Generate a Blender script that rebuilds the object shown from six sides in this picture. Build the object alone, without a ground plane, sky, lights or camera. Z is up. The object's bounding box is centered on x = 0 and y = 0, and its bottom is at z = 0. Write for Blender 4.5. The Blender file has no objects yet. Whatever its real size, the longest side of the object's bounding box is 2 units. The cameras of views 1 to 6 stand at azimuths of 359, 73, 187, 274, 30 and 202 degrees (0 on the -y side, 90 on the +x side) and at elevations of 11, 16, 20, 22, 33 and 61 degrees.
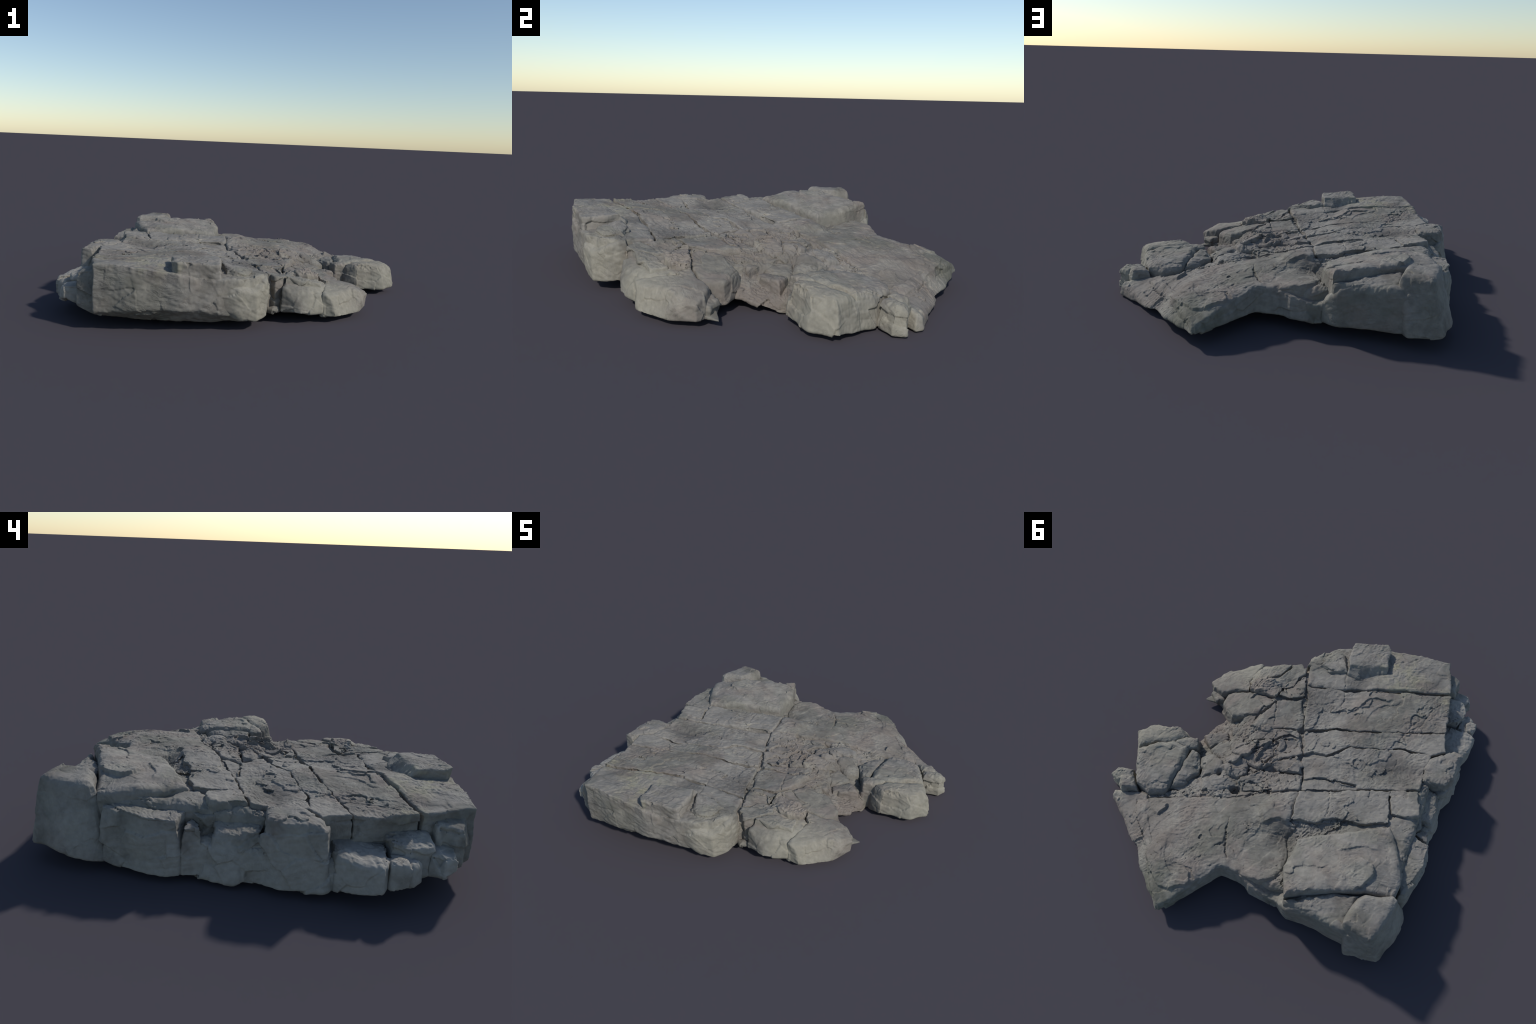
"""A low, jointed limestone outcrop: a tilted terrace split by fracture joints into slabs,
with a raised hill block, ledges on one flank, a loose boulder on the other and layered
plates at the front.  Every block is a prism on a plan outline with its own top surface,
bottom and flare; it is meshed from its distance field and roughened with noise."""
import bpy
import numpy as np
from math import cos, sin, radians, sqrt

CELL = 0.0044                     # mesh resolution in metres
HALF = 1.09                       # half width of the working square
N = int(2 * HALF / CELL) + 1
AXIS = -HALF + CELL * np.arange(N)
GX, GY = np.meshgrid(AXIS, AXIS, indexing="ij")


# ------------------------------------------------------------------ noise
def hash_lattice(ix, iy, iz, seed):
    h = (ix.astype(np.int64) * 374761393 + iy.astype(np.int64) * 668265263
         + iz.astype(np.int64) * 2147483647 + seed * 1274126177) & 0xFFFFFFFF
    h = ((h ^ (h >> 13)) * 1274126177) & 0xFFFFFFFF
    h = ((h ^ (h >> 16)) * 2246822519) & 0xFFFFFFFF
    return (h ^ (h >> 15)) & 0xFFFFFFFF


def fade(t):
    return t * t * t * (t * (t * 6 - 15) + 10)


def noise2(x, y, seed=0):
    ix, iy = np.floor(x), np.floor(y)
    fx, fy = x - ix, y - iy
    zero = np.zeros_like(ix)

    def corner(dx, dy):
        a = hash_lattice(ix + dx, iy + dy, zero, seed) * (2 * np.pi / 2**32)
        return np.cos(a) * (fx - dx) + np.sin(a) * (fy - dy)

    u, v = fade(fx), fade(fy)
    low = corner(0, 0) * (1 - u) + corner(1, 0) * u
    high = corner(0, 1) * (1 - u) + corner(1, 1) * u
    return 1.5 * (low * (1 - v) + high * v)


def fbm2(x, y, octaves, seed=0, gain=0.5):
    total, amp = 0, 1.0
    for o in range(octaves):
        total = total + amp * noise2(x * 2**o + 17.3 * o, y * 2**o - 9.1 * o, seed + o)
        amp *= gain
    return total


def noise3(p, seed=0):
    i = np.floor(p)
    f = p - i
    w = fade(f)
    out = 0
    for dx in (0, 1):
        for dy in (0, 1):
            for dz in (0, 1):
                h = hash_lattice(i[:, 0] + dx, i[:, 1] + dy, i[:, 2] + dz, seed)
                g = [((h >> s) & 255) / 127.5 - 1 for s in (0, 8, 16)]
                dot = g[0] * (f[:, 0] - dx) + g[1] * (f[:, 1] - dy) + g[2] * (f[:, 2] - dz)
                out = out + dot * np.abs(1 - dx - w[:, 0]) * np.abs(1 - dy - w[:, 1]) * np.abs(1 - dz - w[:, 2])
    return 1.2 * out


def smoothstep(a, b, t):
    t = np.clip((t - a) / (b - a), 0, 1)
    return t * t * (3 - 2 * t)


def cell_edges(x, y, seed):
    """Distance to the border between jittered cells, for cracks."""
    ix, iy = np.floor(x), np.floor(y)
    f1 = np.full(x.shape, 9.0)
    f2 = np.full(x.shape, 9.0)
    for dx in (-1, 0, 1):
        for dy in (-1, 0, 1):
            h = hash_lattice(ix + dx, iy + dy, ix * 0, seed)
            px = ix + dx + 0.15 + 0.7 * (h & 0xFFFF) / 65535
            py = iy + dy + 0.15 + 0.7 * (h >> 16) / 65535
            d = np.hypot(px - x, py - y)
            f2 = np.minimum(f2, np.maximum(f1, d))
            f1 = np.minimum(f1, d)
    return f2 - f1


def facets(points, seed):
    """Broken facets: every jittered cell is a little tilted plane.  Returns height and border distance."""
    base = np.floor(points)
    dim = points.shape[1]
    best, second = np.full(len(points), 9.0), np.full(len(points), 9.0)
    height = np.zeros(len(points))
    for k in range(3 ** dim):
        step = np.array([k // 3 ** a % 3 - 1 for a in range(dim)], float)
        cell = base + step
        third = cell[:, 2] if dim == 3 else cell[:, 0] * 0
        h = hash_lattice(cell[:, 0], cell[:, 1], third, seed)
        g = hash_lattice(cell[:, 0], cell[:, 1], third, seed + 99)
        away = points - cell - 0.1 - 0.8 * np.stack([(h >> s & 1023) / 1023 for s in (0, 10, 20)[:dim]], 1)
        d = np.sqrt((away ** 2).sum(1))
        near = d < best
        second = np.where(near, best, np.minimum(second, d))
        tilt = np.stack([(g >> s & 255) / 127.5 - 1 for s in (0, 8, 16)[:dim]], 1)
        height = np.where(near, (tilt * away).sum(1) + (g >> 24 & 255) / 255 - .5, height)
        best = np.minimum(best, d)
    return height, second - best


# ------------------------------------------------------------------ smooth surfaces through control heights
def surface_through(points):
    a = np.array(points, float)
    xy, n = a[:, :2], len(a)
    m = np.zeros((n + 3, n + 3))
    m[:n, :n] = np.sqrt(((xy[:, None] - xy[None]) ** 2).sum(2) + 0.0009)
    m[:n, n:] = np.c_[np.ones(n), xy]
    m[n:, :n] = m[:n, n:].T
    w = np.linalg.lstsq(m, np.r_[a[:, 2], 0, 0, 0], rcond=None)[0]

    def height(x, y):
        z = w[n] + w[n + 1] * x + w[n + 2] * y
        for k in range(n):
            z = z + w[k] * np.sqrt((x - xy[k, 0]) ** 2 + (y - xy[k, 1]) ** 2 + 0.0009)
        return z

    return height


# tilted terrace: high on the -x flank, sinking to the +x flank
TERRACE = surface_through([
    (-0.71, -0.98, 0.338), (-0.55, -0.985, 0.328), (-0.388, -0.73, 0.312), (-0.596, -0.695, 0.316), (-0.69, -0.76, 0.314), (-0.4, -0.95, 0.316),
    (-0.13, -0.73, 0.283), (-0.22, -0.97, 0.28), (-0.1, -0.92, 0.272), (-0.02, -0.85, 0.272), (0.12, -0.715, 0.264), (-0.31, -0.555, 0.283),
    (-0.22, -0.469, 0.269), (-0.14, -0.43, 0.259), (0, -0.265, 0.24), (-0.35, -0.35, 0.29), (-0.57, -0.3, 0.28), (-0.71, -0.31, 0.3),
    (-0.81, -0.36, 0.31), (-0.8, -0.54, 0.312), (-0.42, 0.01, 0.285), (-0.25, -0.1, 0.274), (-0.133, 0.124, 0.262), (-0.09, 0.012, 0.245),
    (-0.65, 0.12, 0.307), (-0.32, 0.25, 0.283), (-0.15, 0.325, 0.277), (-0.67, 0.2, 0.32), (0.036, -0.2, 0.245), (0.176, -0.172, 0.237),
    (0.316, -0.187, 0.23), (0.193, -0.057, 0.236), (0.09, 0.03, 0.235), (0.326, 0.045, 0.235), (0.24, 0.154, 0.233), (0.411, 0.13, 0.207),
    (0.423, 0.055, 0.188), (0.488, 0.154, 0.165), (0.455, -0.25, 0.183), (0.54, -0.405, 0.16), (0.23, -0.555, 0.226), (0.286, -0.565, 0.23),
    (0.15, -0.7, 0.254), (0.108, 0.25, 0.238), (-0.03, 0.27, 0.276), (0.183, 0.39, 0.232), (0.059, 0.475, 0.24), (-0.1, 0.475, 0.222),
    (-0.157, 0.407, 0.217), (0.107, 0.614, 0.223), (0.17, 0.643, 0.222), (0.25, 0.76, 0.196), (0.242, 0.82, 0.18), (0.376, 0.803, 0.18),
    (0.35, 0.69, 0.198), (0.436, 0.727, 0.19), (0.474, 0.664, 0.186), (0.39, 0.883, 0.16), (0.36, 0.998, 0.107), (0.44, 0.88, 0.149),
    (0.602, 0.528, 0.148), (0.58, 0.426, 0.16), (0.738, 0.525, 0.126), (0.62, 0.31, 0.135), (0.85, 0.45, 0.085), (0.62, 0.7, 0.1),
    (0.95, 0.1, 0.12), (-0.25, 0.75, 0.285), (-0.75, 0.6, 0.32),
])(GX, GY)

# underside: rests on its belly, lifts towards the rim
BELLY = surface_through([
    (-.91, .12, .020), (-.93, -.13, .022), (-.95, -.45, .045), (-.95, -.78, .10), (-.88, -.9, .13),
    (-.73, -.94, .075), (-.54, -.92, .052), (-.33, -.89, .036), (-.12, -.885, .034), (.0, -.88, .042), (.065, -.877, .05),
    (.187, -.75, .06), (.495, -.685, .045), (.66, -.48, .05), (.71, -.378, .035), (.52, -.245, .055), (.614, -.08, .008),
    (.69, -.077, .03), (.826, .03, .022), (.91, .04, .03), (.965, .355, .004), (.93, .44, .004), (.81, .54, .01), (.65, .70, .04),
    (.36, .998, .070), (.126, .71, .07), (-.26, .76, .068), (-.61, .795, .068), (-.785, .822, .073), (-.85, .79, .09),
    (-.88, .68, .072), (-.88, .486, .038), (0, 0, .004), (-.5, -.4, .010), (-.4, .35, .02), (.35, .4, .012)])(GX, GY)

# joints wander: every outline is read through the same warped plan
BROAD_X, BROAD_Y = GX + 0.008 * fbm2(GX * 9, GY * 9, 1, 5), GY + 0.008 * fbm2(GX * 9, GY * 9, 1, 25)
PX = BROAD_X + 0.0055 * fbm2(GX * 22, GY * 22, 4, 9)
PY = BROAD_Y + 0.0055 * fbm2(GX * 22, GY * 22, 4, 29)
OPENING = smoothstep(-.5, .9, fbm2(GX * 6, GY * 6, 3, 55))      # where joints gape or pinch shut


# ------------------------------------------------------------------ surface relief of the tops
def along_line(points):
    """Distance to a polyline, the side it lies on, and the fraction of the way along it."""
    best = np.full(GX.shape, 9.0)
    side = np.zeros(GX.shape)
    frac = np.zeros(GX.shape)
    pts = np.array(points)
    n = len(pts) - 1
    for k in range(n):
        (ax, ay), (bx, by) = pts[k], pts[k + 1]
        ex, ey = bx - ax, by - ay
        t = np.clip(((PX - ax) * ex + (PY - ay) * ey) / (ex * ex + ey * ey), 0, 1)
        qx, qy = PX - ax - t * ex, PY - ay - t * ey
        d = np.hypot(qx, qy)
        hit = d < best
        side = np.where(hit, np.sign(ex * qy - ey * qx), side)
        frac = np.where(hit, (k + t) / n, frac)
        best = np.minimum(best, d)
    return best, side, frac


def crack(points, depth=0.005, width=0.003):
    d, _, f = along_line(points)
    return -depth * np.exp(-(d / width) ** 2) * smoothstep(0, .08, f) * smoothstep(1, .92, f)


def scarp(points, height, reach):
    """A broken edge: the left side of the line stands `height` proud and eases off over `reach`."""
    d, side, f = along_line(points)
    signed = d * side
    rise = smoothstep(-.004, .004, signed) * np.exp(-np.maximum(signed, 0) / reach)
    return height * rise * smoothstep(0, .15, f) * smoothstep(1, .85, f)


def swell(x, y, rx, ry, height, turn=0):
    c, s = cos(radians(turn)), sin(radians(turn))
    u, v = (GX - x) * c + (GY - y) * s, -(GX - x) * s + (GY - y) * c
    return height * np.exp(-(u / rx) ** 2 - (v / ry) ** 2)


S, T = (GX + GY) / sqrt(2), (GX - GY) / sqrt(2)          # bedding strike runs diagonally
bend = 0.05 * fbm2(GX * 3, GY * 3, 2, 71)
plates = 3.2 * fbm2(S * 3.5 + bend * 20, T * 11 + bend * 30, 3, 40) + T * 6
terr = np.floor(plates) + smoothstep(.80, 1.0, plates - np.floor(plates))
flakes = 0.0038 * (terr - plates)
plates2 = 2.4 * fbm2(S * 9, T * 24, 3, 60)
terr2 = np.floor(plates2) + smoothstep(.75, 1.0, plates2 - np.floor(plates2))
flakes = flakes + 0.0022 * (terr2 - plates2)
patchy = smoothstep(-.35, .35, fbm2(GX * 4, GY * 4, 2, 81))
edge_a = cell_edges(S * 9 + 0.25 * fbm2(GX * 14, GY * 14, 2, 3), T * 17 + 0.25 * fbm2(GX * 14, GY * 14, 2, 4), 12)
fine_cracks = -0.006 * smoothstep(.07, .0, edge_a) * smoothstep(.05, .4, fbm2(GX * 7, GY * 7, 2, 33))
# broken ground: strongest in the shattered middle, faint on the sound slabs
shatter = 0.0028 + 0.011 * np.exp(-((GX - .18) / .22) ** 2 - ((GY - .02) / .26) ** 2) + 0.006 * np.exp(-((GX - .28) / .2) ** 2 - ((GY + .52) / .12) ** 2)
wob = 0.35 * fbm2(GX * 12, GY * 12, 2, 111)
chip, rim = facets(np.stack([(S * 7 + wob).ravel(), (T * 13 - wob).ravel()], 1), 31)
chip2, rim2 = facets(np.stack([(S * 4 + wob).ravel(), (T * 6.5 + wob).ravel()], 1), 37)
broken = (shatter * (chip.reshape(GX.shape) - 0.45 * smoothstep(.06, 0, rim).reshape(GX.shape))
          + 0.006 * chip2.reshape(GX.shape))
RELIEF = (broken + flakes * (0.35 + 0.9 * patchy) + fine_cracks * 0.5
          + 0.006 * fbm2(GX * 6, GY * 6, 3, 90) + 0.0013 * (0.4 + patchy) * fbm2(GX * 45, GY * 45, 3, 95))


# ------------------------------------------------------------------ block meshing
def outline_distance(points, x, y):
    d = np.full(x.shape, 9.0)
    inside = np.zeros(x.shape, bool)
    pts = np.array(points, float)
    for (ax, ay), (bx, by) in zip(pts, np.roll(pts, -1, 0)):
        ex, ey = bx - ax, by - ay
        t = np.clip(((x - ax) * ex + (y - ay) * ey) / (ex * ex + ey * ey + 1e-12), 0, 1)
        d = np.minimum(d, np.hypot(x - ax - t * ex, y - ay - t * ey))
        if ey != 0:
            inside ^= ((ay > y) != (by > y)) & (x < ax + ex * (y - ay) / ey)
    return np.where(inside, -d, d)


def smooth_max(a, b, k):
    h = np.maximum(k - np.abs(a - b), 0) / k
    return np.maximum(a, b) + h * h * k * 0.25


def surface_nets(field, origin, cell):
    """Vertices and quads of the zero surface of a sampled field."""
    s = field < 0
    nx, ny, nz = s.shape
    cnt = np.zeros((nx - 1, ny - 1, nz - 1), np.uint8)
    corners = [(i, j, k) for i in (0, 1) for j in (0, 1) for k in (0, 1)]
    for i, j, k in corners:
        cnt += s[i:nx - 1 + i, j:ny - 1 + j, k:nz - 1 + k]
    act = np.argwhere((cnt > 0) & (cnt < 8))
    index = np.full(cnt.shape, -1, np.int64)
    index[tuple(act.T)] = np.arange(len(act))
    vals = np.stack([field[act[:, 0] + i, act[:, 1] + j, act[:, 2] + k] for i, j, k in corners], 1)
    pos, num = np.zeros((len(act), 3)), np.zeros(len(act))
    for a in range(8):
        for b in range(a + 1, 8):
            ca, cb = np.array(corners[a], float), np.array(corners[b], float)
            if abs(ca - cb).sum() != 1:
                continue
            va, vb = vals[:, a], vals[:, b]
            cross = (va < 0) != (vb < 0)
            t = np.where(cross, va / np.where(cross, va - vb, 1), 0)
            pos += np.where(cross[:, None], ca + t[:, None] * (cb - ca), 0)
            num += cross
    verts = (act + pos / num[:, None]) * cell + np.array(origin)
    quads = []
    for ax in range(3):
        u, v = (ax + 1) % 3, (ax + 2) % 3
        lo = [slice(1, -1)] * 3
        lo[ax] = slice(0, -1)
        hi = list(lo)
        hi[ax] = slice(1, None)
        a, b = s[tuple(lo)], s[tuple(hi)]
        for flip, mask in ((False, a & ~b), (True, ~a & b)):
            e = np.argwhere(mask)
            e = e + np.array([0 if k == ax else 1 for k in range(3)])
            du, dv = np.eye(3, dtype=int)[u], np.eye(3, dtype=int)[v]
            ring = [e - du - dv, e - dv, e, e - du]
            if flip:
                ring = ring[::-1]
            quads.append(np.stack([index[tuple(r.T)] for r in ring], 1))
    return verts, np.concatenate(quads)


def vertex_normals(v, q):
    n = np.cross(v[q[:, 2]] - v[q[:, 0]], v[q[:, 3]] - v[q[:, 1]])
    out = np.zeros_like(v)
    for k in range(4):
        for c in range(3):
            out[:, c] += np.bincount(q[:, k], n[:, c], len(v))
    return out / (np.linalg.norm(out, axis=1)[:, None] + 1e-12)


def make_mesh(name, verts, quads, material):
    mesh = bpy.data.meshes.new(name)
    mesh.vertices.add(len(verts))
    mesh.vertices.foreach_set("co", verts.astype(np.float32).ravel())
    mesh.loops.add(4 * len(quads))
    mesh.loops.foreach_set("vertex_index", quads.astype(np.int32).ravel())
    mesh.polygons.add(len(quads))
    mesh.polygons.foreach_set("loop_start", np.arange(0, 4 * len(quads), 4, dtype=np.int32))
    mesh.polygons.foreach_set("use_smooth", np.ones(len(quads), bool))
    mesh.update(calc_edges=True)
    mesh.materials.append(material)
    obj = bpy.data.objects.new(name, mesh)
    bpy.context.scene.collection.objects.link(obj)
    return obj


BLOCKS = []


def block(name, outline, lift=0.0, level=None, heights=None, slope=(0, 0), bottom=None, flare=0.05,
          edge=0.005, gap=0.0016, thick=None, relief=1.0, rough=1.0, fracture=1.0, cuts=()):
    spec = dict(locals())
    # broken pieces settle at slightly different tilts
    settle = {"plate": 0.05, "cobble": 0.07, "slab": 0.004}.get(name, 0)
    lean = np.random.default_rng(500 + len(BLOCKS)).uniform(-settle, settle, 2)
    spec["slope"] = (slope[0] + lean[0], slope[1] + lean[1])
    BLOCKS.append(spec)


def build_block(b, material):
    pts = np.array(b["outline"], float)
    c = pts.mean(0)
    margin = 0.05 + 0.3 * max(b["flare"], 0)
    i0, i1 = np.searchsorted(AXIS, [pts[:, 0].min() - margin, pts[:, 0].max() + margin])
    j0, j1 = np.searchsorted(AXIS, [pts[:, 1].min() - margin, pts[:, 1].max() + margin])
    w = np.s_[max(i0, 0):i1, max(j0, 0):j1]
    gx, gy = GX[w], GY[w]
    if b["heights"] is not None:
        top = surface_through(b["heights"])(gx, gy)
    elif b["level"] is not None:
        top = b["level"] + b["slope"][0] * (gx - c[0]) + b["slope"][1] * (gy - c[1])
    else:
        top = TERRACE[w] + b["lift"] + b["slope"][0] * (gx - c[0]) + b["slope"][1] * (gy - c[1])
    top = top + b["relief"] * RELIEF[w] + FEATURES[w]
    low = BELLY[w] if b["bottom"] is None else np.full(gx.shape, b["bottom"])
    if b["thick"]:
        low = np.maximum(low, top - b["thick"])
    low = np.maximum(low, 0.002)
    plan = outline_distance(pts, PX[w], PY[w]) + b["gap"] * (2 * OPENING[w] - .3)
    broad = outline_distance(pts, BROAD_X[w], BROAD_Y[w]) + b["gap"] * .5
    near = plan < margin
    z0, z1 = max(low[near].min() - 0.03, -0.03), top[plan < 0.01].max() + 0.02
    z = np.arange(z0, z1, CELL)
    top3, plan3, low3 = top[:, :, None], plan[:, :, None], low[:, :, None]
    deep = smoothstep(0.0, 0.05, top3 - z)
    side = (plan3 + deep * (broad - plan)[:, :, None] - b["flare"] * (top3 - z)) / sqrt(1 + b["flare"] ** 2)
    f = smooth_max(side, z - top3, b["edge"] * 2.2)
    for px, py, pz, nx, ny, nz in b["cuts"]:
        ln = sqrt(nx * nx + ny * ny + nz * nz)
        plane = ((PX[w][:, :, None] - px) * nx + (PY[w][:, :, None] - py) * ny + (z - pz) * nz) / ln
        f = smooth_max(f, plane, b["edge"] * 1.6)
    f = smooth_max(f, low3 - z, 0.014)
    f[0], f[-1], f[:, 0], f[:, -1], f[:, :, 0], f[:, :, -1] = (0.02,) * 6
    verts, quads = surface_nets(f, (gx[0, 0], gy[0, 0], z0), CELL)
    if not len(verts):
        return None
    n = vertex_normals(verts, quads)
    wall = 1 - smoothstep(.55, .9, n[:, 2])
    # walls: broad facets and bedding streaks that dip along the face
    bed = np.stack([verts @ (5, 4, -7), verts @ (4, -5, 3), verts @ (14, 9, 34)], 1)
    streak = noise3(bed, 21)
    bump = (0.008 * wall + 0.001) * noise3(verts * 8, 3) + 0.0045 * wall * (np.abs(streak) - .25) \
        + (0.002 * wall + 0.0004) * noise3(verts * 24, 7) + (0.0010 * wall + 0.0006) * noise3(verts * 60, 11)
    w_id = np.flatnonzero(wall > .05)
    lean = verts[w_id] + 0.02 * np.stack([noise3(verts[w_id] * 10, s) for s in (51, 52, 53)], 1)
    plane, border = facets(lean * np.array([7, 7, 10]), 61)
    bump[w_id] += b["fracture"] * wall[w_id] * (0.010 * plane - 0.003 * smoothstep(.035, 0, border) * smoothstep(-.1, .3, noise3(lean * 6, 77)))
    verts = verts + n * (b["rough"] * bump)[:, None]
    verts[:, 2] = np.maximum(verts[:, 2], 0)
    return make_mesh(b["name"], verts, quads, material)


# ------------------------------------------------------------------ the blocks
FEATURES = sum([
    scarp([(-0.135, -0.431), (-0.225, -0.465), (-0.258, -0.471), (-0.298, -0.528), (-0.321, -0.568), (-0.357, -0.590), (-0.425, -0.599), (-0.469, -0.616)], height=0.009, reach=0.16),
    scarp([(-0.327, -0.386), (-0.356, -0.475), (-0.385, -0.544), (-0.433, -0.570), (-0.492, -0.585), (-0.517, -0.643)], height=0.006, reach=0.1),
    scarp([(-0.001, 0.393), (-0.045, 0.352), (-0.087, 0.338), (-0.149, 0.342)], height=0.018, reach=0.05),
    scarp([(0.595, 0.533), (0.558, 0.469), (0.572, 0.427)], height=0.022, reach=0.05),
    scarp([(0.611, 0.657), (0.527, 0.779), (0.399, 0.887), (0.338, 0.885), (0.240, 0.828), (0.260, 0.766), (0.339, 0.715)], height=0.014, reach=0.12),
    scarp([(-0.570, 0.611), (-0.622, 0.568), (-0.653, 0.493), (-0.638, 0.441), (-0.524, 0.409)], height=0.02, reach=0.08),
    scarp([(-0.432, 0.429), (-0.506, 0.388), (-0.568, 0.351), (-0.666, 0.352)], height=0.008, reach=0.06),
    scarp([(0.179, 0.045), (0.170, -0.016), (0.157, -0.074), (0.126, -0.132)], height=0.022, reach=0.05),
    scarp([(-0.006, 0.044), (-0.051, 0.033), (-0.102, 0.026)], height=0.014, reach=0.05),
    scarp([(-0.307, 0.025), (-0.371, 0.025), (-0.423, 0.000)], height=0.012, reach=0.06),
    crack([(-0.103, -0.844), (-0.140, -0.681), (-0.175, -0.543), (-0.171, -0.474)]),
    crack([(-0.602, -0.604), (-0.638, -0.534), (-0.605, -0.482), (-0.586, -0.427)]),
    crack([(-0.742, -0.709), (-0.690, -0.589), (-0.655, -0.512), (-0.588, -0.409), (-0.569, -0.332)]),
    crack([(-0.290, 0.083), (-0.311, 0.165), (-0.330, 0.261)], depth=0.006),
    crack([(-0.514, -0.286), (-0.586, -0.247), (-0.596, -0.184)]),
    crack([(0.223, -0.424), (0.194, -0.331), (0.163, -0.232)], depth=0.008),
    crack([(-0.418, -0.090), (-0.443, -0.163)]),
    crack([(0.182, 0.397), (0.174, 0.481), (0.142, 0.568), (0.092, 0.638)], depth=0.01),
    crack([(0.771, 0.441), (0.696, 0.561), (0.603, 0.673)], depth=0.012),
    swell(-.12, .0, .05, .06, -.012),
    swell(-.63, -.16, .13, .06, -.022, 15),
    swell(.225, .235, .022, .015, -.05),
    swell(.355, .16, .016, .022, -.045),
    swell(-.006, -.255, .013, .016, -.05),
])

block("slab", [(0.108, -0.700), (0.108, -0.780), (0.060, -0.850), (-0.020, -0.905), (-0.120, -0.942), (-0.250, -0.977), (-0.400, -0.987), (-0.570, -0.988), (-0.715, -0.983), (-0.770, -0.768), (-0.595, -0.718), (-0.203, -0.611), (0.073, -0.575)], flare=0.02, edge=0.006, gap=0.001, fracture=0.4, cuts=[(-0.25, -0.965, 0.105, 0.05, -0.62, -0.78)])
block("slab", [(0.071, -0.565), (-0.207, -0.600), (-0.584, -0.697), (-0.768, -0.752), (-0.791, -0.572), (-0.803, -0.493), (-0.533, -0.408), (-0.330, -0.342), (-0.156, -0.318), (-0.017, -0.261)], flare=0.02, edge=0.003, gap=0.001)
block("slab", [(-0.020, -0.238), (-0.159, -0.308), (-0.332, -0.337), (-0.547, -0.409), (-0.805, -0.487), (-0.829, -0.370), (-0.758, -0.316), (-0.575, -0.313), (-0.379, -0.232), (-0.308, -0.236), (-0.256, -0.162), (-0.199, -0.126), (-0.121, -0.131), (-0.071, -0.099)], flare=0.02, edge=0.003, gap=0.001)
block("slab", [(-0.080, -0.083), (-0.201, -0.120), (-0.264, -0.158), (-0.317, -0.232), (-0.379, -0.229), (-0.575, -0.310), (-0.759, -0.310), (-0.752, -0.234), (-0.756, -0.083), (-0.587, -0.023), (-0.432, 0.021), (-0.410, 0.000), (-0.308, 0.016), (-0.216, 0.022), (-0.124, 0.053)], thick=0.12, edge=0.003, gap=0.001)
block("slab", [(-0.121, 0.048), (-0.216, 0.020), (-0.312, 0.013), (-0.415, 0.003), (-0.430, 0.026), (-0.289, 0.077), (-0.141, 0.124)], lift=-0.012, thick=0.12, edge=0.003, gap=0.001)
block("slab", [(-0.133, 0.144), (-0.411, 0.048), (-0.604, -0.023), (-0.653, 0.176), (-0.569, 0.208), (-0.467, 0.227), (-0.325, 0.264), (-0.307, 0.288), (-0.164, 0.321), (-0.140, 0.229)], lift=0.003, thick=0.12, edge=0.003, gap=0.001)
block("slab", [(-0.606, -0.024), (-0.749, -0.067), (-0.792, 0.076), (-0.722, 0.108), (-0.647, 0.114)], lift=0.002, thick=0.12, edge=0.003, gap=0.001)
block("rubble_strip", [(-0.184, 0.346), (-0.287, 0.301), (-0.329, 0.273), (-0.469, 0.226), (-0.570, 0.203), (-0.658, 0.172), (-0.662, 0.188), (-0.539, 0.245), (-0.351, 0.337), (-0.207, 0.407)], lift=-0.022, relief=2.0, thick=0.1)
block("hill_block", [(-0.225, 0.414), (-0.352, 0.344), (-0.538, 0.252), (-0.666, 0.188), (-0.710, 0.261), (-0.766, 0.375), (-0.798, 0.479), (-0.792, 0.547), (-0.641, 0.590), (-0.489, 0.639), (-0.344, 0.695), (-0.267, 0.739), (-0.214, 0.584)], heights=[(-0.67, 0.2, 0.322), (-0.785, 0.44, 0.337), (-0.785, 0.545, 0.323), (-0.34, 0.72, 0.35), (-0.52, 0.42, 0.342), (-0.64, 0.45, 0.345), (-0.575, 0.62, 0.35), (-0.464, 0.65, 0.352), (-0.5, 0.27, 0.318), (-0.35, 0.35, 0.306), (-0.22, 0.46, 0.283), (-0.25, 0.68, 0.34)], edge=0.012, flare=0.06, rough=0.6, fracture=0.5)
block("corner_stone", [(-0.630, 0.626), (-0.651, 0.606), (-0.779, 0.567), (-0.798, 0.580), (-0.780, 0.692), (-0.737, 0.795), (-0.582, 0.776), (-0.611, 0.673)], level=0.365, flare=0.3, edge=0.012, rough=0.6, fracture=0.4, cuts=[(-0.73, 0.815, 0.36, -0.15, 1, 0.1), (-0.585, 0.77, 0.3, 1, 0.3, -0.05)])
block("corner_stone", [(-0.264, 0.747), (-0.490, 0.642), (-0.623, 0.600), (-0.610, 0.661), (-0.580, 0.770), (-0.466, 0.765), (-0.371, 0.774), (-0.278, 0.767)], level=0.302, flare=0.03, edge=0.01, slope=(-0.03, -0.12), rough=0.6, fracture=0.4)
block("wall_face", [(-0.220, 0.745), (-0.300, 0.785), (-0.450, 0.785), (-0.600, 0.810), (-0.740, 0.835), (-0.760, 0.650), (-0.250, 0.600)], heights=[(-0.22, 0.74, 0.2), (-0.3, 0.77, 0.275), (-0.45, 0.77, 0.298), (-0.6, 0.8, 0.305), (-0.74, 0.82, 0.25), (-0.5, 0.6, 0.29)], flare=0.02, edge=0.02, rough=0.6, fracture=0.3)
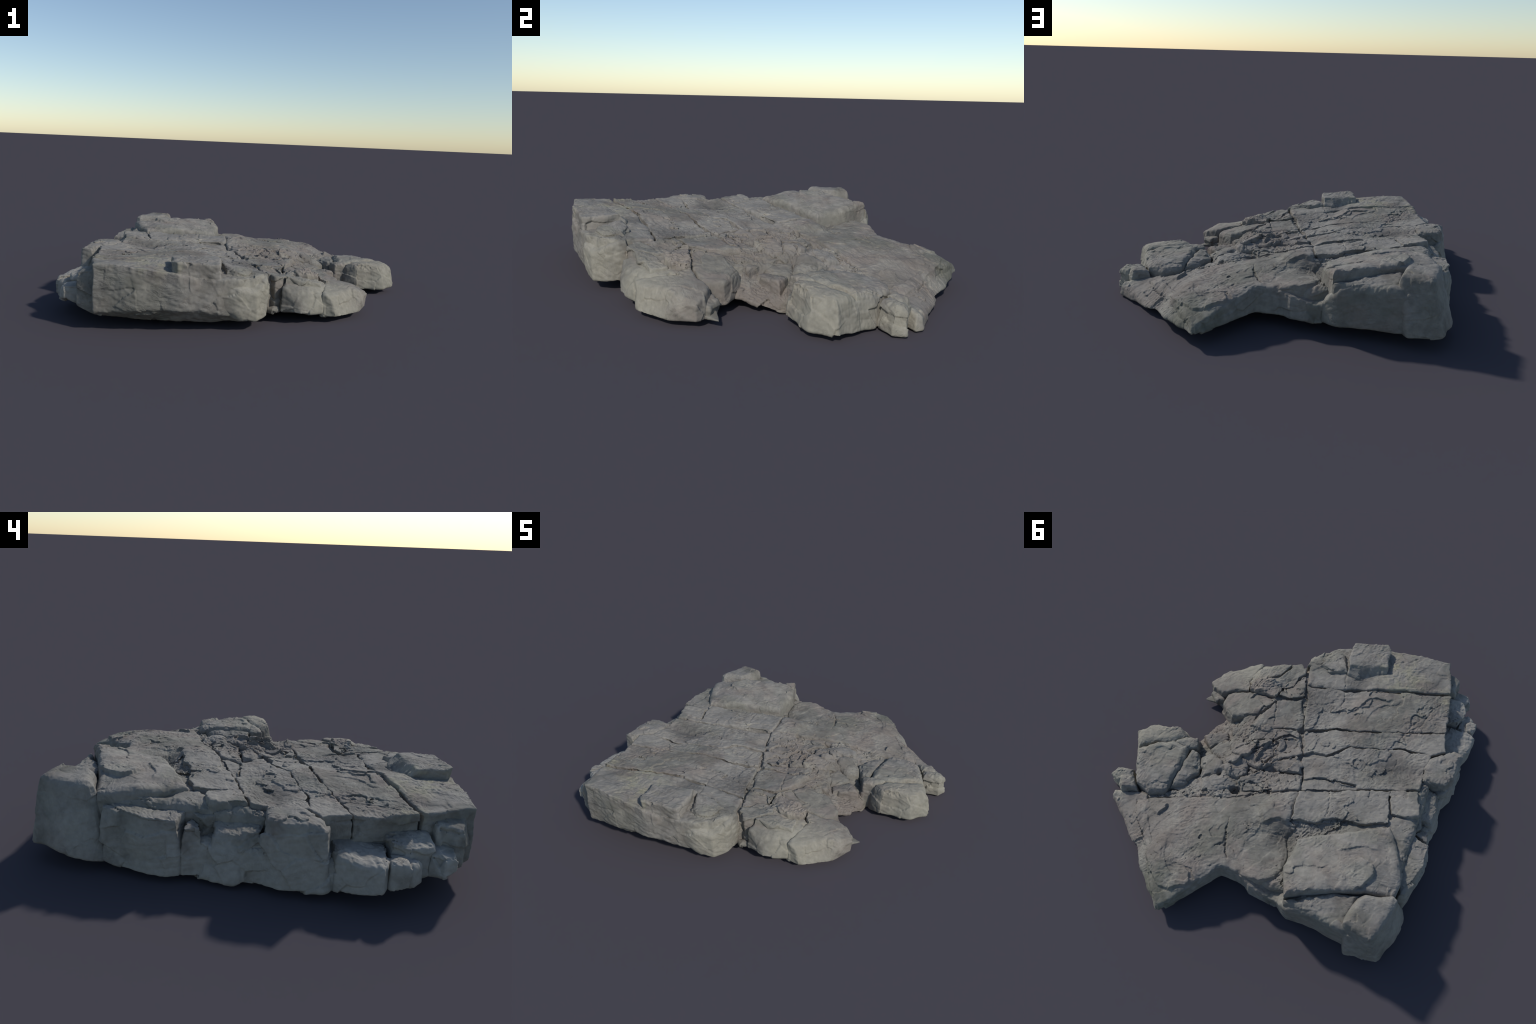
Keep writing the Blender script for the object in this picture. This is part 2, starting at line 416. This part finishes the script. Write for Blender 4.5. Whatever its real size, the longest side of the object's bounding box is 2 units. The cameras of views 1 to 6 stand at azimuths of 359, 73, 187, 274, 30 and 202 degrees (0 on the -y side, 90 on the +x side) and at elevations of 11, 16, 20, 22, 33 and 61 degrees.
block("capstone", [(-0.140, -0.708), (-0.118, -0.801), (-0.116, -0.923), (-0.208, -0.955), (-0.309, -0.967), (-0.338, -0.947), (-0.386, -0.698), (-0.365, -0.694)], level=0.349, slope=(-0.05, -0.03), flare=0.05, bottom=0.25, cuts=[(-0.2, -0.985, 0.33, 0, -0.8, 0.5), (-0.25, -0.755, 0.325, -0.2, 0.7, 0.7)])
block("capstone", [(0.045, -0.725), (0.018, -0.824), (-0.034, -0.873), (-0.091, -0.855), (-0.133, -0.724), (-0.036, -0.707)], level=0.3, slope=(-0.15, 0.05), flare=0.1, edge=0.012, bottom=0.2)
block("knob_block", [(-0.742, -0.226), (-0.765, -0.282), (-0.859, -0.385), (-0.922, -0.370), (-0.913, -0.291), (-0.912, -0.213), (-0.873, -0.158), (-0.764, -0.154)], level=0.312, flare=0.18, edge=0.012, slope=(0.05, 0), fracture=1.5)
block("ledge", [(-0.650, 0.106), (-0.800, 0.057), (-0.828, 0.118), (-0.786, 0.176), (-0.885, 0.195), (-0.894, 0.307), (-0.860, 0.412), (-0.838, 0.510), (-0.811, 0.520), (-0.794, 0.424), (-0.715, 0.238)], level=0.275, flare=0.12, slope=(0, 0.06), fracture=1.5)
block("ledge", [(-0.760, -0.150), (-0.860, -0.130), (-0.885, -0.050), (-0.875, 0.050), (-0.770, 0.060)], level=0.232, slope=(0.3, 0), flare=0.2, edge=0.01, fracture=1.5)
block("ledge", [(-0.791, 0.159), (-0.817, 0.121), (-0.870, 0.105), (-0.879, 0.168), (-0.843, 0.175)], level=0.24, flare=0.15, fracture=1.5)
block("wing_slab", [(0.772, 0.442), (0.593, 0.391), (0.404, 0.343), (0.236, 0.294), (0.070, 0.219), (-0.131, 0.138), (-0.131, 0.211), (-0.150, 0.317), (-0.192, 0.341), (-0.195, 0.366), (-0.160, 0.399), (-0.180, 0.476), (-0.208, 0.584), (-0.180, 0.646), (-0.108, 0.691), (-0.048, 0.703), (0.018, 0.679), (0.127, 0.685), (0.225, 0.818), (0.287, 0.894), (0.356, 0.994), (0.385, 0.984), (0.490, 0.838), (0.620, 0.680), (0.653, 0.574), (0.706, 0.561)], lift=-0.006, flare=0.1, edge=0.01, rough=0.7)
block("shelf", [(0.020, 0.680), (-0.100, 0.660), (-0.200, 0.580), (-0.260, 0.700), (-0.250, 0.750), (-0.140, 0.735), (-0.060, 0.735)], heights=[(0.01, 0.695, 0.205), (-0.07, 0.74, 0.188), (-0.2, 0.74, 0.165), (-0.2, 0.6, 0.19), (-0.25, 0.75, 0.2)], flare=0.0, edge=0.008)
block("sloping_skirt", [(0.720, 0.400), (0.935, 0.425), (0.935, 0.455), (0.815, 0.560), (0.655, 0.715), (0.500, 0.865), (0.375, 1.000), (0.350, 0.960), (0.430, 0.840), (0.550, 0.650), (0.660, 0.530)], heights=[(0.74, 0.41, 0.12), (0.93, 0.44, 0.085), (0.815, 0.55, 0.06), (0.65, 0.7, 0.06), (0.5, 0.855, 0.085), (0.37, 0.99, 0.09), (0.45, 0.83, 0.15), (0.58, 0.64, 0.135), (0.68, 0.54, 0.125)], gap=-0.004, flare=0.15, edge=0.01, rough=0.7, fracture=0.6)
block("rubble_strip", [(0.911, 0.431), (0.426, 0.298), (-0.124, 0.130), (0.072, 0.215), (0.238, 0.290), (0.779, 0.432)], lift=-0.012, relief=2.0, thick=0.1)
block("boulder", [(0.954, 0.053), (0.876, -0.018), (0.723, -0.059), (0.661, -0.026), (0.650, -0.012), (0.691, 0.038), (0.701, 0.059), (0.798, 0.087), (0.894, 0.158)], level=0.186, flare=0.2, edge=0.015)
block("boulder", [(0.893, 0.160), (0.798, 0.089), (0.703, 0.062), (0.613, 0.058), (0.598, 0.122), (0.599, 0.197), (0.607, 0.319), (0.621, 0.364), (0.707, 0.386), (0.801, 0.364), (0.858, 0.270)], level=0.184, flare=0.16, edge=0.018, slope=(0, -0.08))
block("boulder", [(0.688, 0.041), (0.647, -0.009), (0.582, -0.021), (0.563, 0.041), (0.608, 0.058), (0.694, 0.061)], level=0.19, flare=0.1, edge=0.012)
block("boulder", [(0.598, 0.195), (0.598, 0.119), (0.582, 0.062), (0.541, 0.069), (0.509, 0.116), (0.479, 0.193), (0.537, 0.283), (0.601, 0.325)], level=0.175, flare=0.1, edge=0.015, slope=(0, -0.1))
block("boulder", [(0.603, 0.310), (0.550, 0.271), (0.487, 0.181), (0.446, 0.254), (0.503, 0.306), (0.570, 0.322)], level=0.135, flare=0.1)
block("boulder", [(0.982, 0.352), (0.965, 0.304), (0.864, 0.283), (0.821, 0.365), (0.913, 0.387)], level=0.145, flare=0.1, edge=0.015)
block("boulder", [(0.928, 0.354), (0.836, 0.320), (0.787, 0.404), (0.881, 0.426)], level=0.155, flare=0.1, edge=0.018)
block("plate", [(0.413, -0.641), (0.220, -0.703), (0.260, -0.613), (0.343, -0.572), (0.404, -0.555), (0.408, -0.593)], level=0.215, slope=(-0.2, 0), flare=0.1, edge=0.004)
block("plate", [(0.201, -0.683), (0.119, -0.701), (0.112, -0.651), (0.168, -0.603), (0.235, -0.577), (0.249, -0.600)], flare=0.05, edge=0.004)
block("plate", [(0.414, -0.452), (0.419, -0.514), (0.352, -0.557), (0.234, -0.562), (0.210, -0.487), (0.227, -0.436), (0.336, -0.439)], lift=0.012, relief=1.8, thick=0.1, edge=0.004)
block("plate", [(0.546, -0.412), (0.556, -0.453), (0.455, -0.533), (0.418, -0.492), (0.418, -0.452)], flare=0.1, edge=0.004)
block("plate", [(0.547, -0.405), (0.412, -0.449), (0.344, -0.439), (0.216, -0.426), (0.213, -0.399), (0.304, -0.283), (0.449, -0.231), (0.547, -0.323), (0.552, -0.380)], flare=0.12, edge=0.012)
block("plate", [(0.212, -0.507), (0.174, -0.578), (0.106, -0.643), (0.084, -0.561), (0.066, -0.474), (0.147, -0.446), (0.218, -0.444)], relief=1.8, thick=0.1, edge=0.004)
block("plate", [(0.278, -0.294), (0.205, -0.418), (0.061, -0.469), (-0.003, -0.269), (0.020, -0.244), (0.158, -0.221), (0.176, -0.190), (0.309, -0.180), (0.281, -0.265)], lift=0.002, edge=0.01, thick=0.12)
block("plate", [(0.292, -0.110), (0.242, -0.178), (0.184, -0.211), (0.021, -0.246), (-0.008, -0.235), (-0.015, -0.189), (0.061, -0.197), (0.154, -0.134), (0.282, -0.085)], lift=-0.006, thick=0.1, edge=0.004)
block("plate", [(0.349, -0.034), (0.280, -0.083), (0.152, -0.131), (0.048, -0.194), (-0.016, -0.184), (-0.067, -0.095), (0.031, -0.041), (0.070, 0.004), (0.128, 0.075), (0.203, 0.066), (0.291, 0.030), (0.340, 0.013)], relief=1.8, edge=0.006, thick=0.1)
block("plate", [(0.091, 0.025), (0.030, -0.039), (-0.035, -0.076), (-0.085, -0.049), (-0.106, 0.021), (-0.028, 0.040), (0.039, 0.049)], lift=0.004, relief=1.5, thick=0.1, edge=0.004)
block("cobble", [(0.333, 0.085), (0.301, 0.040), (0.236, 0.038), (0.206, 0.076), (0.200, 0.126), (0.236, 0.158), (0.301, 0.160), (0.332, 0.139)], lift=0.006, edge=0.012, relief=1.5, thick=0.1)
block("plate", [(0.188, 0.144), (0.128, 0.075), (0.072, 0.072), (-0.005, 0.053), (-0.111, 0.022), (-0.132, 0.132), (0.025, 0.190), (0.194, 0.231), (0.230, 0.174)], lift=-0.002, relief=1.6, thick=0.1, edge=0.004)
block("cobble", [(0.511, 0.094), (0.459, 0.032), (0.376, 0.069), (0.334, 0.136), (0.365, 0.167), (0.452, 0.217)], edge=0.014, flare=0.15)
block("cobble", [(0.449, 0.225), (0.376, 0.178), (0.289, 0.173), (0.229, 0.178), (0.202, 0.235), (0.414, 0.298)], lift=-0.008, edge=0.012, thick=0.1)
block("cobble", [(0.561, -0.067), (0.436, -0.150), (0.406, -0.116), (0.496, -0.009)], level=0.155, edge=0.01, flare=0.1)
block("cobble", [(0.431, -0.181), (0.322, -0.204), (0.305, -0.134), (0.390, -0.111)], level=0.185, edge=0.012, flare=0.1)
block("cobble", [(0.488, 0.003), (0.397, -0.101), (0.364, -0.058), (0.357, -0.009), (0.382, 0.055), (0.460, 0.032)], level=0.175, edge=0.015, slope=(-0.2, 0))
block("wedge_block", [(0.420, -0.700), (0.450, -0.450), (0.580, -0.400), (0.665, -0.430), (0.690, -0.480), (0.630, -0.600), (0.540, -0.690), (0.490, -0.710)], heights=[(0.439, -0.66, 0.162), (0.588, -0.53, 0.168), (0.66, -0.47, 0.135), (0.5, -0.5, 0.178), (0.5, -0.66, 0.152)], flare=0.05, edge=0.008, relief=0.7, rough=0.8, bottom=0.03, cuts=[(0.558, -0.597, 0.155, 0.6, -0.65, 0.45)])
block("wedge_block", [(0.200, -0.745), (0.300, -0.765), (0.420, -0.710), (0.460, -0.520), (0.320, -0.450), (0.220, -0.560)], heights=[(0.219, -0.727, 0.204), (0.446, -0.52, 0.182), (0.3, -0.6, 0.208), (0.4, -0.68, 0.175)], flare=0.05, edge=0.014, relief=0.5, rough=0.7, cuts=[(0.345, -0.695, 0.186, 0.35, -0.8, 0.6)])
block("wedge_block", [(0.135, -0.690), (0.165, -0.720), (0.205, -0.700), (0.270, -0.590), (0.240, -0.500), (0.150, -0.550)], flare=0.02)
block("flake", [(0.500, -0.600), (0.600, -0.520), (0.660, -0.450), (0.722, -0.372), (0.640, -0.370), (0.500, -0.340)], level=0.066, slope=(-0.25, 0.0), bottom=0.032, flare=0.02, edge=0.003, relief=0.6, rough=0.4)
block("flake", [(0.580, -0.460), (0.650, -0.460), (0.670, -0.410), (0.620, -0.360), (0.570, -0.380)], level=0.105, bottom=0.03, flare=0.1, edge=0.01, slope=(-0.3, 0.0))
block("flake", [(0.110, -0.730), (0.160, -0.760), (0.200, -0.730), (0.170, -0.690)], level=0.09, bottom=0.05, flare=0.0, edge=0.01)
block("bulge_block", [(-0.150, -0.940), (-0.020, -0.922), (0.070, -0.892), (0.125, -0.820), (0.130, -0.720), (0.000, -0.700), (-0.150, -0.750)], heights=[(-0.15, -0.94, 0.2), (-0.03, -0.9, 0.232), (0.12, -0.81, 0.243), (0.07, -0.885, 0.205), (-0.1, -0.75, 0.26)], flare=0.0, edge=0.012, relief=0.7, fracture=0.8, cuts=[(-0.06, -0.94, 0.1, -0.3, -0.6, -0.7)])
block("joint_block", [(-0.780, -0.400), (-0.935, -0.430), (-0.970, -0.500), (-0.990, -0.600), (-0.930, -0.635), (-0.780, -0.630)], level=0.193, slope=(0.08, 0.03), flare=0.1, edge=0.01, fracture=1.5)
block("joint_block", [(-0.870, -0.630), (-0.965, -0.640), (-0.962, -0.720), (-0.920, -0.755), (-0.860, -0.720)], level=0.193, flare=0.06, edge=0.012, fracture=1.5)
block("joint_block", [(-0.760, -0.620), (-0.870, -0.640), (-0.900, -0.710), (-0.860, -0.800), (-0.760, -0.800)], level=0.236, flare=0.08, edge=0.012, slope=(0.15, 0), fracture=1.5)
block("joint_block", [(-0.760, -0.790), (-0.875, -0.790), (-0.905, -0.840), (-0.875, -0.890), (-0.760, -0.920)], level=0.2, flare=0.06, edge=0.01, fracture=1.5)
block("joint_block", [(-0.680, -0.800), (-0.800, -0.820), (-0.820, -0.900), (-0.800, -0.940), (-0.680, -0.965)], heights=[(-0.68, -0.8, 0.305), (-0.8, -0.82, 0.275), (-0.8, -0.93, 0.28), (-0.68, -0.96, 0.305)], flare=0.02, edge=0.012, fracture=1.5)
block("buttress", [(-0.600, -0.800), (-0.800, -0.880), (-0.870, -0.800), (-0.925, -0.700), (-0.935, -0.500), (-0.910, -0.200), (-0.890, 0.000), (-0.875, 0.200), (-0.855, 0.450), (-0.600, 0.500)], level=0.17, flare=0.12, edge=0.02, slope=(0, 0.04), fracture=1.5)
block("recess_fill", [(0.360, -0.260), (0.500, -0.260), (0.560, -0.180), (0.610, -0.080), (0.600, 0.050), (0.450, 0.100), (0.350, 0.000)], heights=[(0.37, -0.2, 0.175), (0.52, -0.24, 0.08), (0.6, -0.07, 0.07), (0.5, 0.05, 0.14), (0.36, 0, 0.18)], flare=0.15, edge=0.02, relief=2.0)
block("core", [(-0.700, -0.860), (0.050, -0.820), (0.150, -0.680), (0.300, -0.620), (0.450, -0.500), (0.400, -0.250), (0.420, 0.000), (0.460, 0.120), (0.600, 0.350), (0.750, 0.450), (0.600, 0.620), (0.360, 0.900), (0.130, 0.660), (-0.220, 0.700), (-0.740, 0.740), (-0.800, 0.500), (-0.800, 0.150), (-0.800, -0.400), (-0.720, -0.780)], lift=-0.02, relief=1.6, edge=0.03)


# ------------------------------------------------------------------ material
def stone_material():
    m = bpy.data.materials.new("weathered_stone")
    m.use_nodes = True
    t = m.node_tree
    nodes, link = t.nodes, t.links.new
    bsdf = nodes["Principled BSDF"]
    bsdf.inputs["Roughness"].default_value = 0.88
    bsdf.inputs["Specular IOR Level"].default_value = 0.25
    coord = nodes.new("ShaderNodeTexCoord").outputs["Object"]

    def noise(scale, detail=4, rough=0.55, vec=coord, distort=0.0):
        k = nodes.new("ShaderNodeTexNoise")
        k.inputs["Scale"].default_value = scale
        k.inputs["Detail"].default_value = detail
        k.inputs["Roughness"].default_value = rough
        k.inputs["Distortion"].default_value = distort
        link(vec, k.inputs["Vector"])
        return k.outputs["Fac"]

    def ramp(fac, *stops):
        k = nodes.new("ShaderNodeMapRange")
        k.interpolation_type = "SMOOTHSTEP"
        k.inputs["From Min"].default_value, k.inputs["From Max"].default_value = stops
        link(fac, k.inputs["Value"])
        return k.outputs["Result"]

    def mix(fac, a, b, mode="MIX"):
        k = nodes.new("ShaderNodeMix")
        k.data_type, k.blend_type = "RGBA", mode
        if isinstance(fac, float):
            k.inputs[0].default_value = fac
        else:
            link(fac, k.inputs[0])
        for sock, val in ((k.inputs[6], a), (k.inputs[7], b)):
            if isinstance(val, tuple):
                sock.default_value = (*val, 1)
            else:
                link(val, sock)
        return k.outputs[2]

    def math(op, a, b):
        k = nodes.new("ShaderNodeMath")
        k.operation = op
        for sock, val in zip(k.inputs, (a, b)):
            if isinstance(val, (int, float)):
                sock.default_value = val
            else:
                link(val, sock)
        return k.outputs[0]

    def spot(x, y, z, radius, soft=1.0):
        """A soft, ragged patch around a point."""
        d = nodes.new("ShaderNodeVectorMath")
        d.operation = "DISTANCE"
        d.inputs[1].default_value = (x, y, z)
        link(coord, d.inputs[0])
        ragged = math("ADD", d.outputs["Value"], math("MULTIPLY", math("SUBTRACT", noise(13, 3), 0.5), 0.22))
        return ramp(ragged, radius, radius * (0.35 if soft else .7))

    grey, brown, green, pale = (0.232, 0.216, 0.190), (0.220, 0.190, 0.162), (0.172, 0.166, 0.140), (0.290, 0.272, 0.230)
    col = mix(ramp(noise(2.6, 3), .45, .62), grey, brown)
    col = mix(math("MULTIPLY", ramp(noise(3.4, 4, distort=.6), .48, .62), .75), col, green)
    col = mix(math("MULTIPLY", ramp(noise(4.6, 4, .6, distort=.4), .50, .66), .5), col, (0.120, 0.108, 0.092))
    col = mix(math("MULTIPLY", ramp(noise(13, 4, .6, distort=.5), .51, .66), .32), col, (0.120, 0.106, 0.092))
    for (x, y, z, r, a), tint in TINTS:
        col = mix(math("MULTIPLY", spot(x, y, z, r), a), col, tint)
    col = mix(math("MULTIPLY", ramp(noise(7, 5, .6), .50, .66), .5), col, pale)
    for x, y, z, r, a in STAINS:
        col = mix(math("MULTIPLY", spot(x, y, z, r), a), col, (0.085, 0.080, 0.074))
    for x, y, z, r, a in LICHEN:
        col = mix(math("MULTIPLY", math("MULTIPLY", spot(x, y, z, r), ramp(noise(14, 2), .40, .68)), a), col, (0.30, 0.28, 0.19))
    # paler, worn arrises
    worn = ramp(nodes.new("ShaderNodeNewGeometry").outputs["Pointiness"], .53, .62)
    col = mix(math("MULTIPLY", math("MULTIPLY", worn, ramp(noise(11, 3), .35, .65)), .3), col, (0.33, 0.31, 0.26))
    tone = nodes.new("ShaderNodeMapRange")
    link(noise(38, 6, .65), tone.inputs["Value"])
    tone.inputs["From Min"].default_value, tone.inputs["From Max"].default_value = .25, .75
    tone.inputs["To Min"].default_value, tone.inputs["To Max"].default_value = .84, 1.16
    grain = nodes.new("ShaderNodeVectorMath")
    grain.operation = "SCALE"
    link(col, grain.inputs[0])
    link(tone.outputs["Result"], grain.inputs["Scale"])
    link(grain.outputs["Vector"], bsdf.inputs["Base Color"])

    # bedding grain: fine ridges along the diagonal strike
    turn = nodes.new("ShaderNodeMapping")
    turn.inputs["Rotation"].default_value = (0, 0, radians(-45))
    turn.inputs["Scale"].default_value = (0.32, 1.0, 0.8)
    link(coord, turn.inputs["Vector"])
    ridges = nodes.new("ShaderNodeBump")
    ridges.inputs["Strength"].default_value = 0.3
    ridges.inputs["Distance"].default_value = 0.012
    link(math("MULTIPLY", ramp(noise(26, 5, .6, turn.outputs["Vector"], 1.0), .36, .64), ramp(noise(6, 2), .42, .62)), ridges.inputs["Height"])
    bump = nodes.new("ShaderNodeBump")
    link(ridges.outputs["Normal"], bump.inputs["Normal"])
    bump.inputs["Strength"].default_value = 0.22
    bump.inputs["Distance"].default_value = 0.004
    link(noise(90, 6, .65), bump.inputs["Height"])
    link(bump.outputs["Normal"], bsdf.inputs["Normal"])
    return m


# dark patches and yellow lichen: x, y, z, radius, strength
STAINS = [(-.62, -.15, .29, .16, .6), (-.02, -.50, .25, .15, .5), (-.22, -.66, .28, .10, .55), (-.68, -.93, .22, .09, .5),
          (-.84, -.89, .2, .05, .0)]
BROWN, OLIVE, CREAM, ROSE, PALE = (0.178, 0.152, 0.130), (0.128, 0.126, 0.098), (0.290, 0.270, 0.215), (0.192, 0.165, 0.142), (0.33, 0.31, 0.275)
TINTS = [((.15, -.05, .24, .38, .55), BROWN), ((.55, .55, .15, .30, .5), BROWN), ((.42, .93, .10, .25, .75), OLIVE), ((.22, .55, .2, .2, .4), OLIVE),
         ((.82, .06, .10, .28, .7), CREAM), ((.95, .36, .08, .16, .7), CREAM), ((.48, -.66, .10, .26, .75), CREAM), ((.05, -.86, .14, .20, .75), CREAM),
         ((.52, -.17, .07, .17, .9), ROSE), ((-.5, -.95, .08, .3, .45), OLIVE),
         ((-.97, -.52, .12, .24, .8), PALE), ((-.96, -.24, .12, .24, .8), PALE), ((-.95, .03, .10, .22, .8), PALE), ((-.93, .30, .12, .22, .7), PALE),
         ((-.90, .60, .20, .22, .55), PALE), ((-.90, -.80, .2, .18, .8), PALE)]
LICHEN = [(-.47, -.80, .30, .20, .55), (-.36, -.90, .31, .12, .5), (-.76, -.72, .30, .10, .5)]

stone = stone_material()
outcrop = bpy.data.objects.new("rock_outcrop", None)
bpy.context.scene.collection.objects.link(outcrop)
outcrop["label"] = "low grey jointed rock outcrop with fractured slabs and ledges"
outcrop["category"] = "rock"
for spec in BLOCKS:
    part = build_block(spec, stone)
    if part:
        part.parent = outcrop
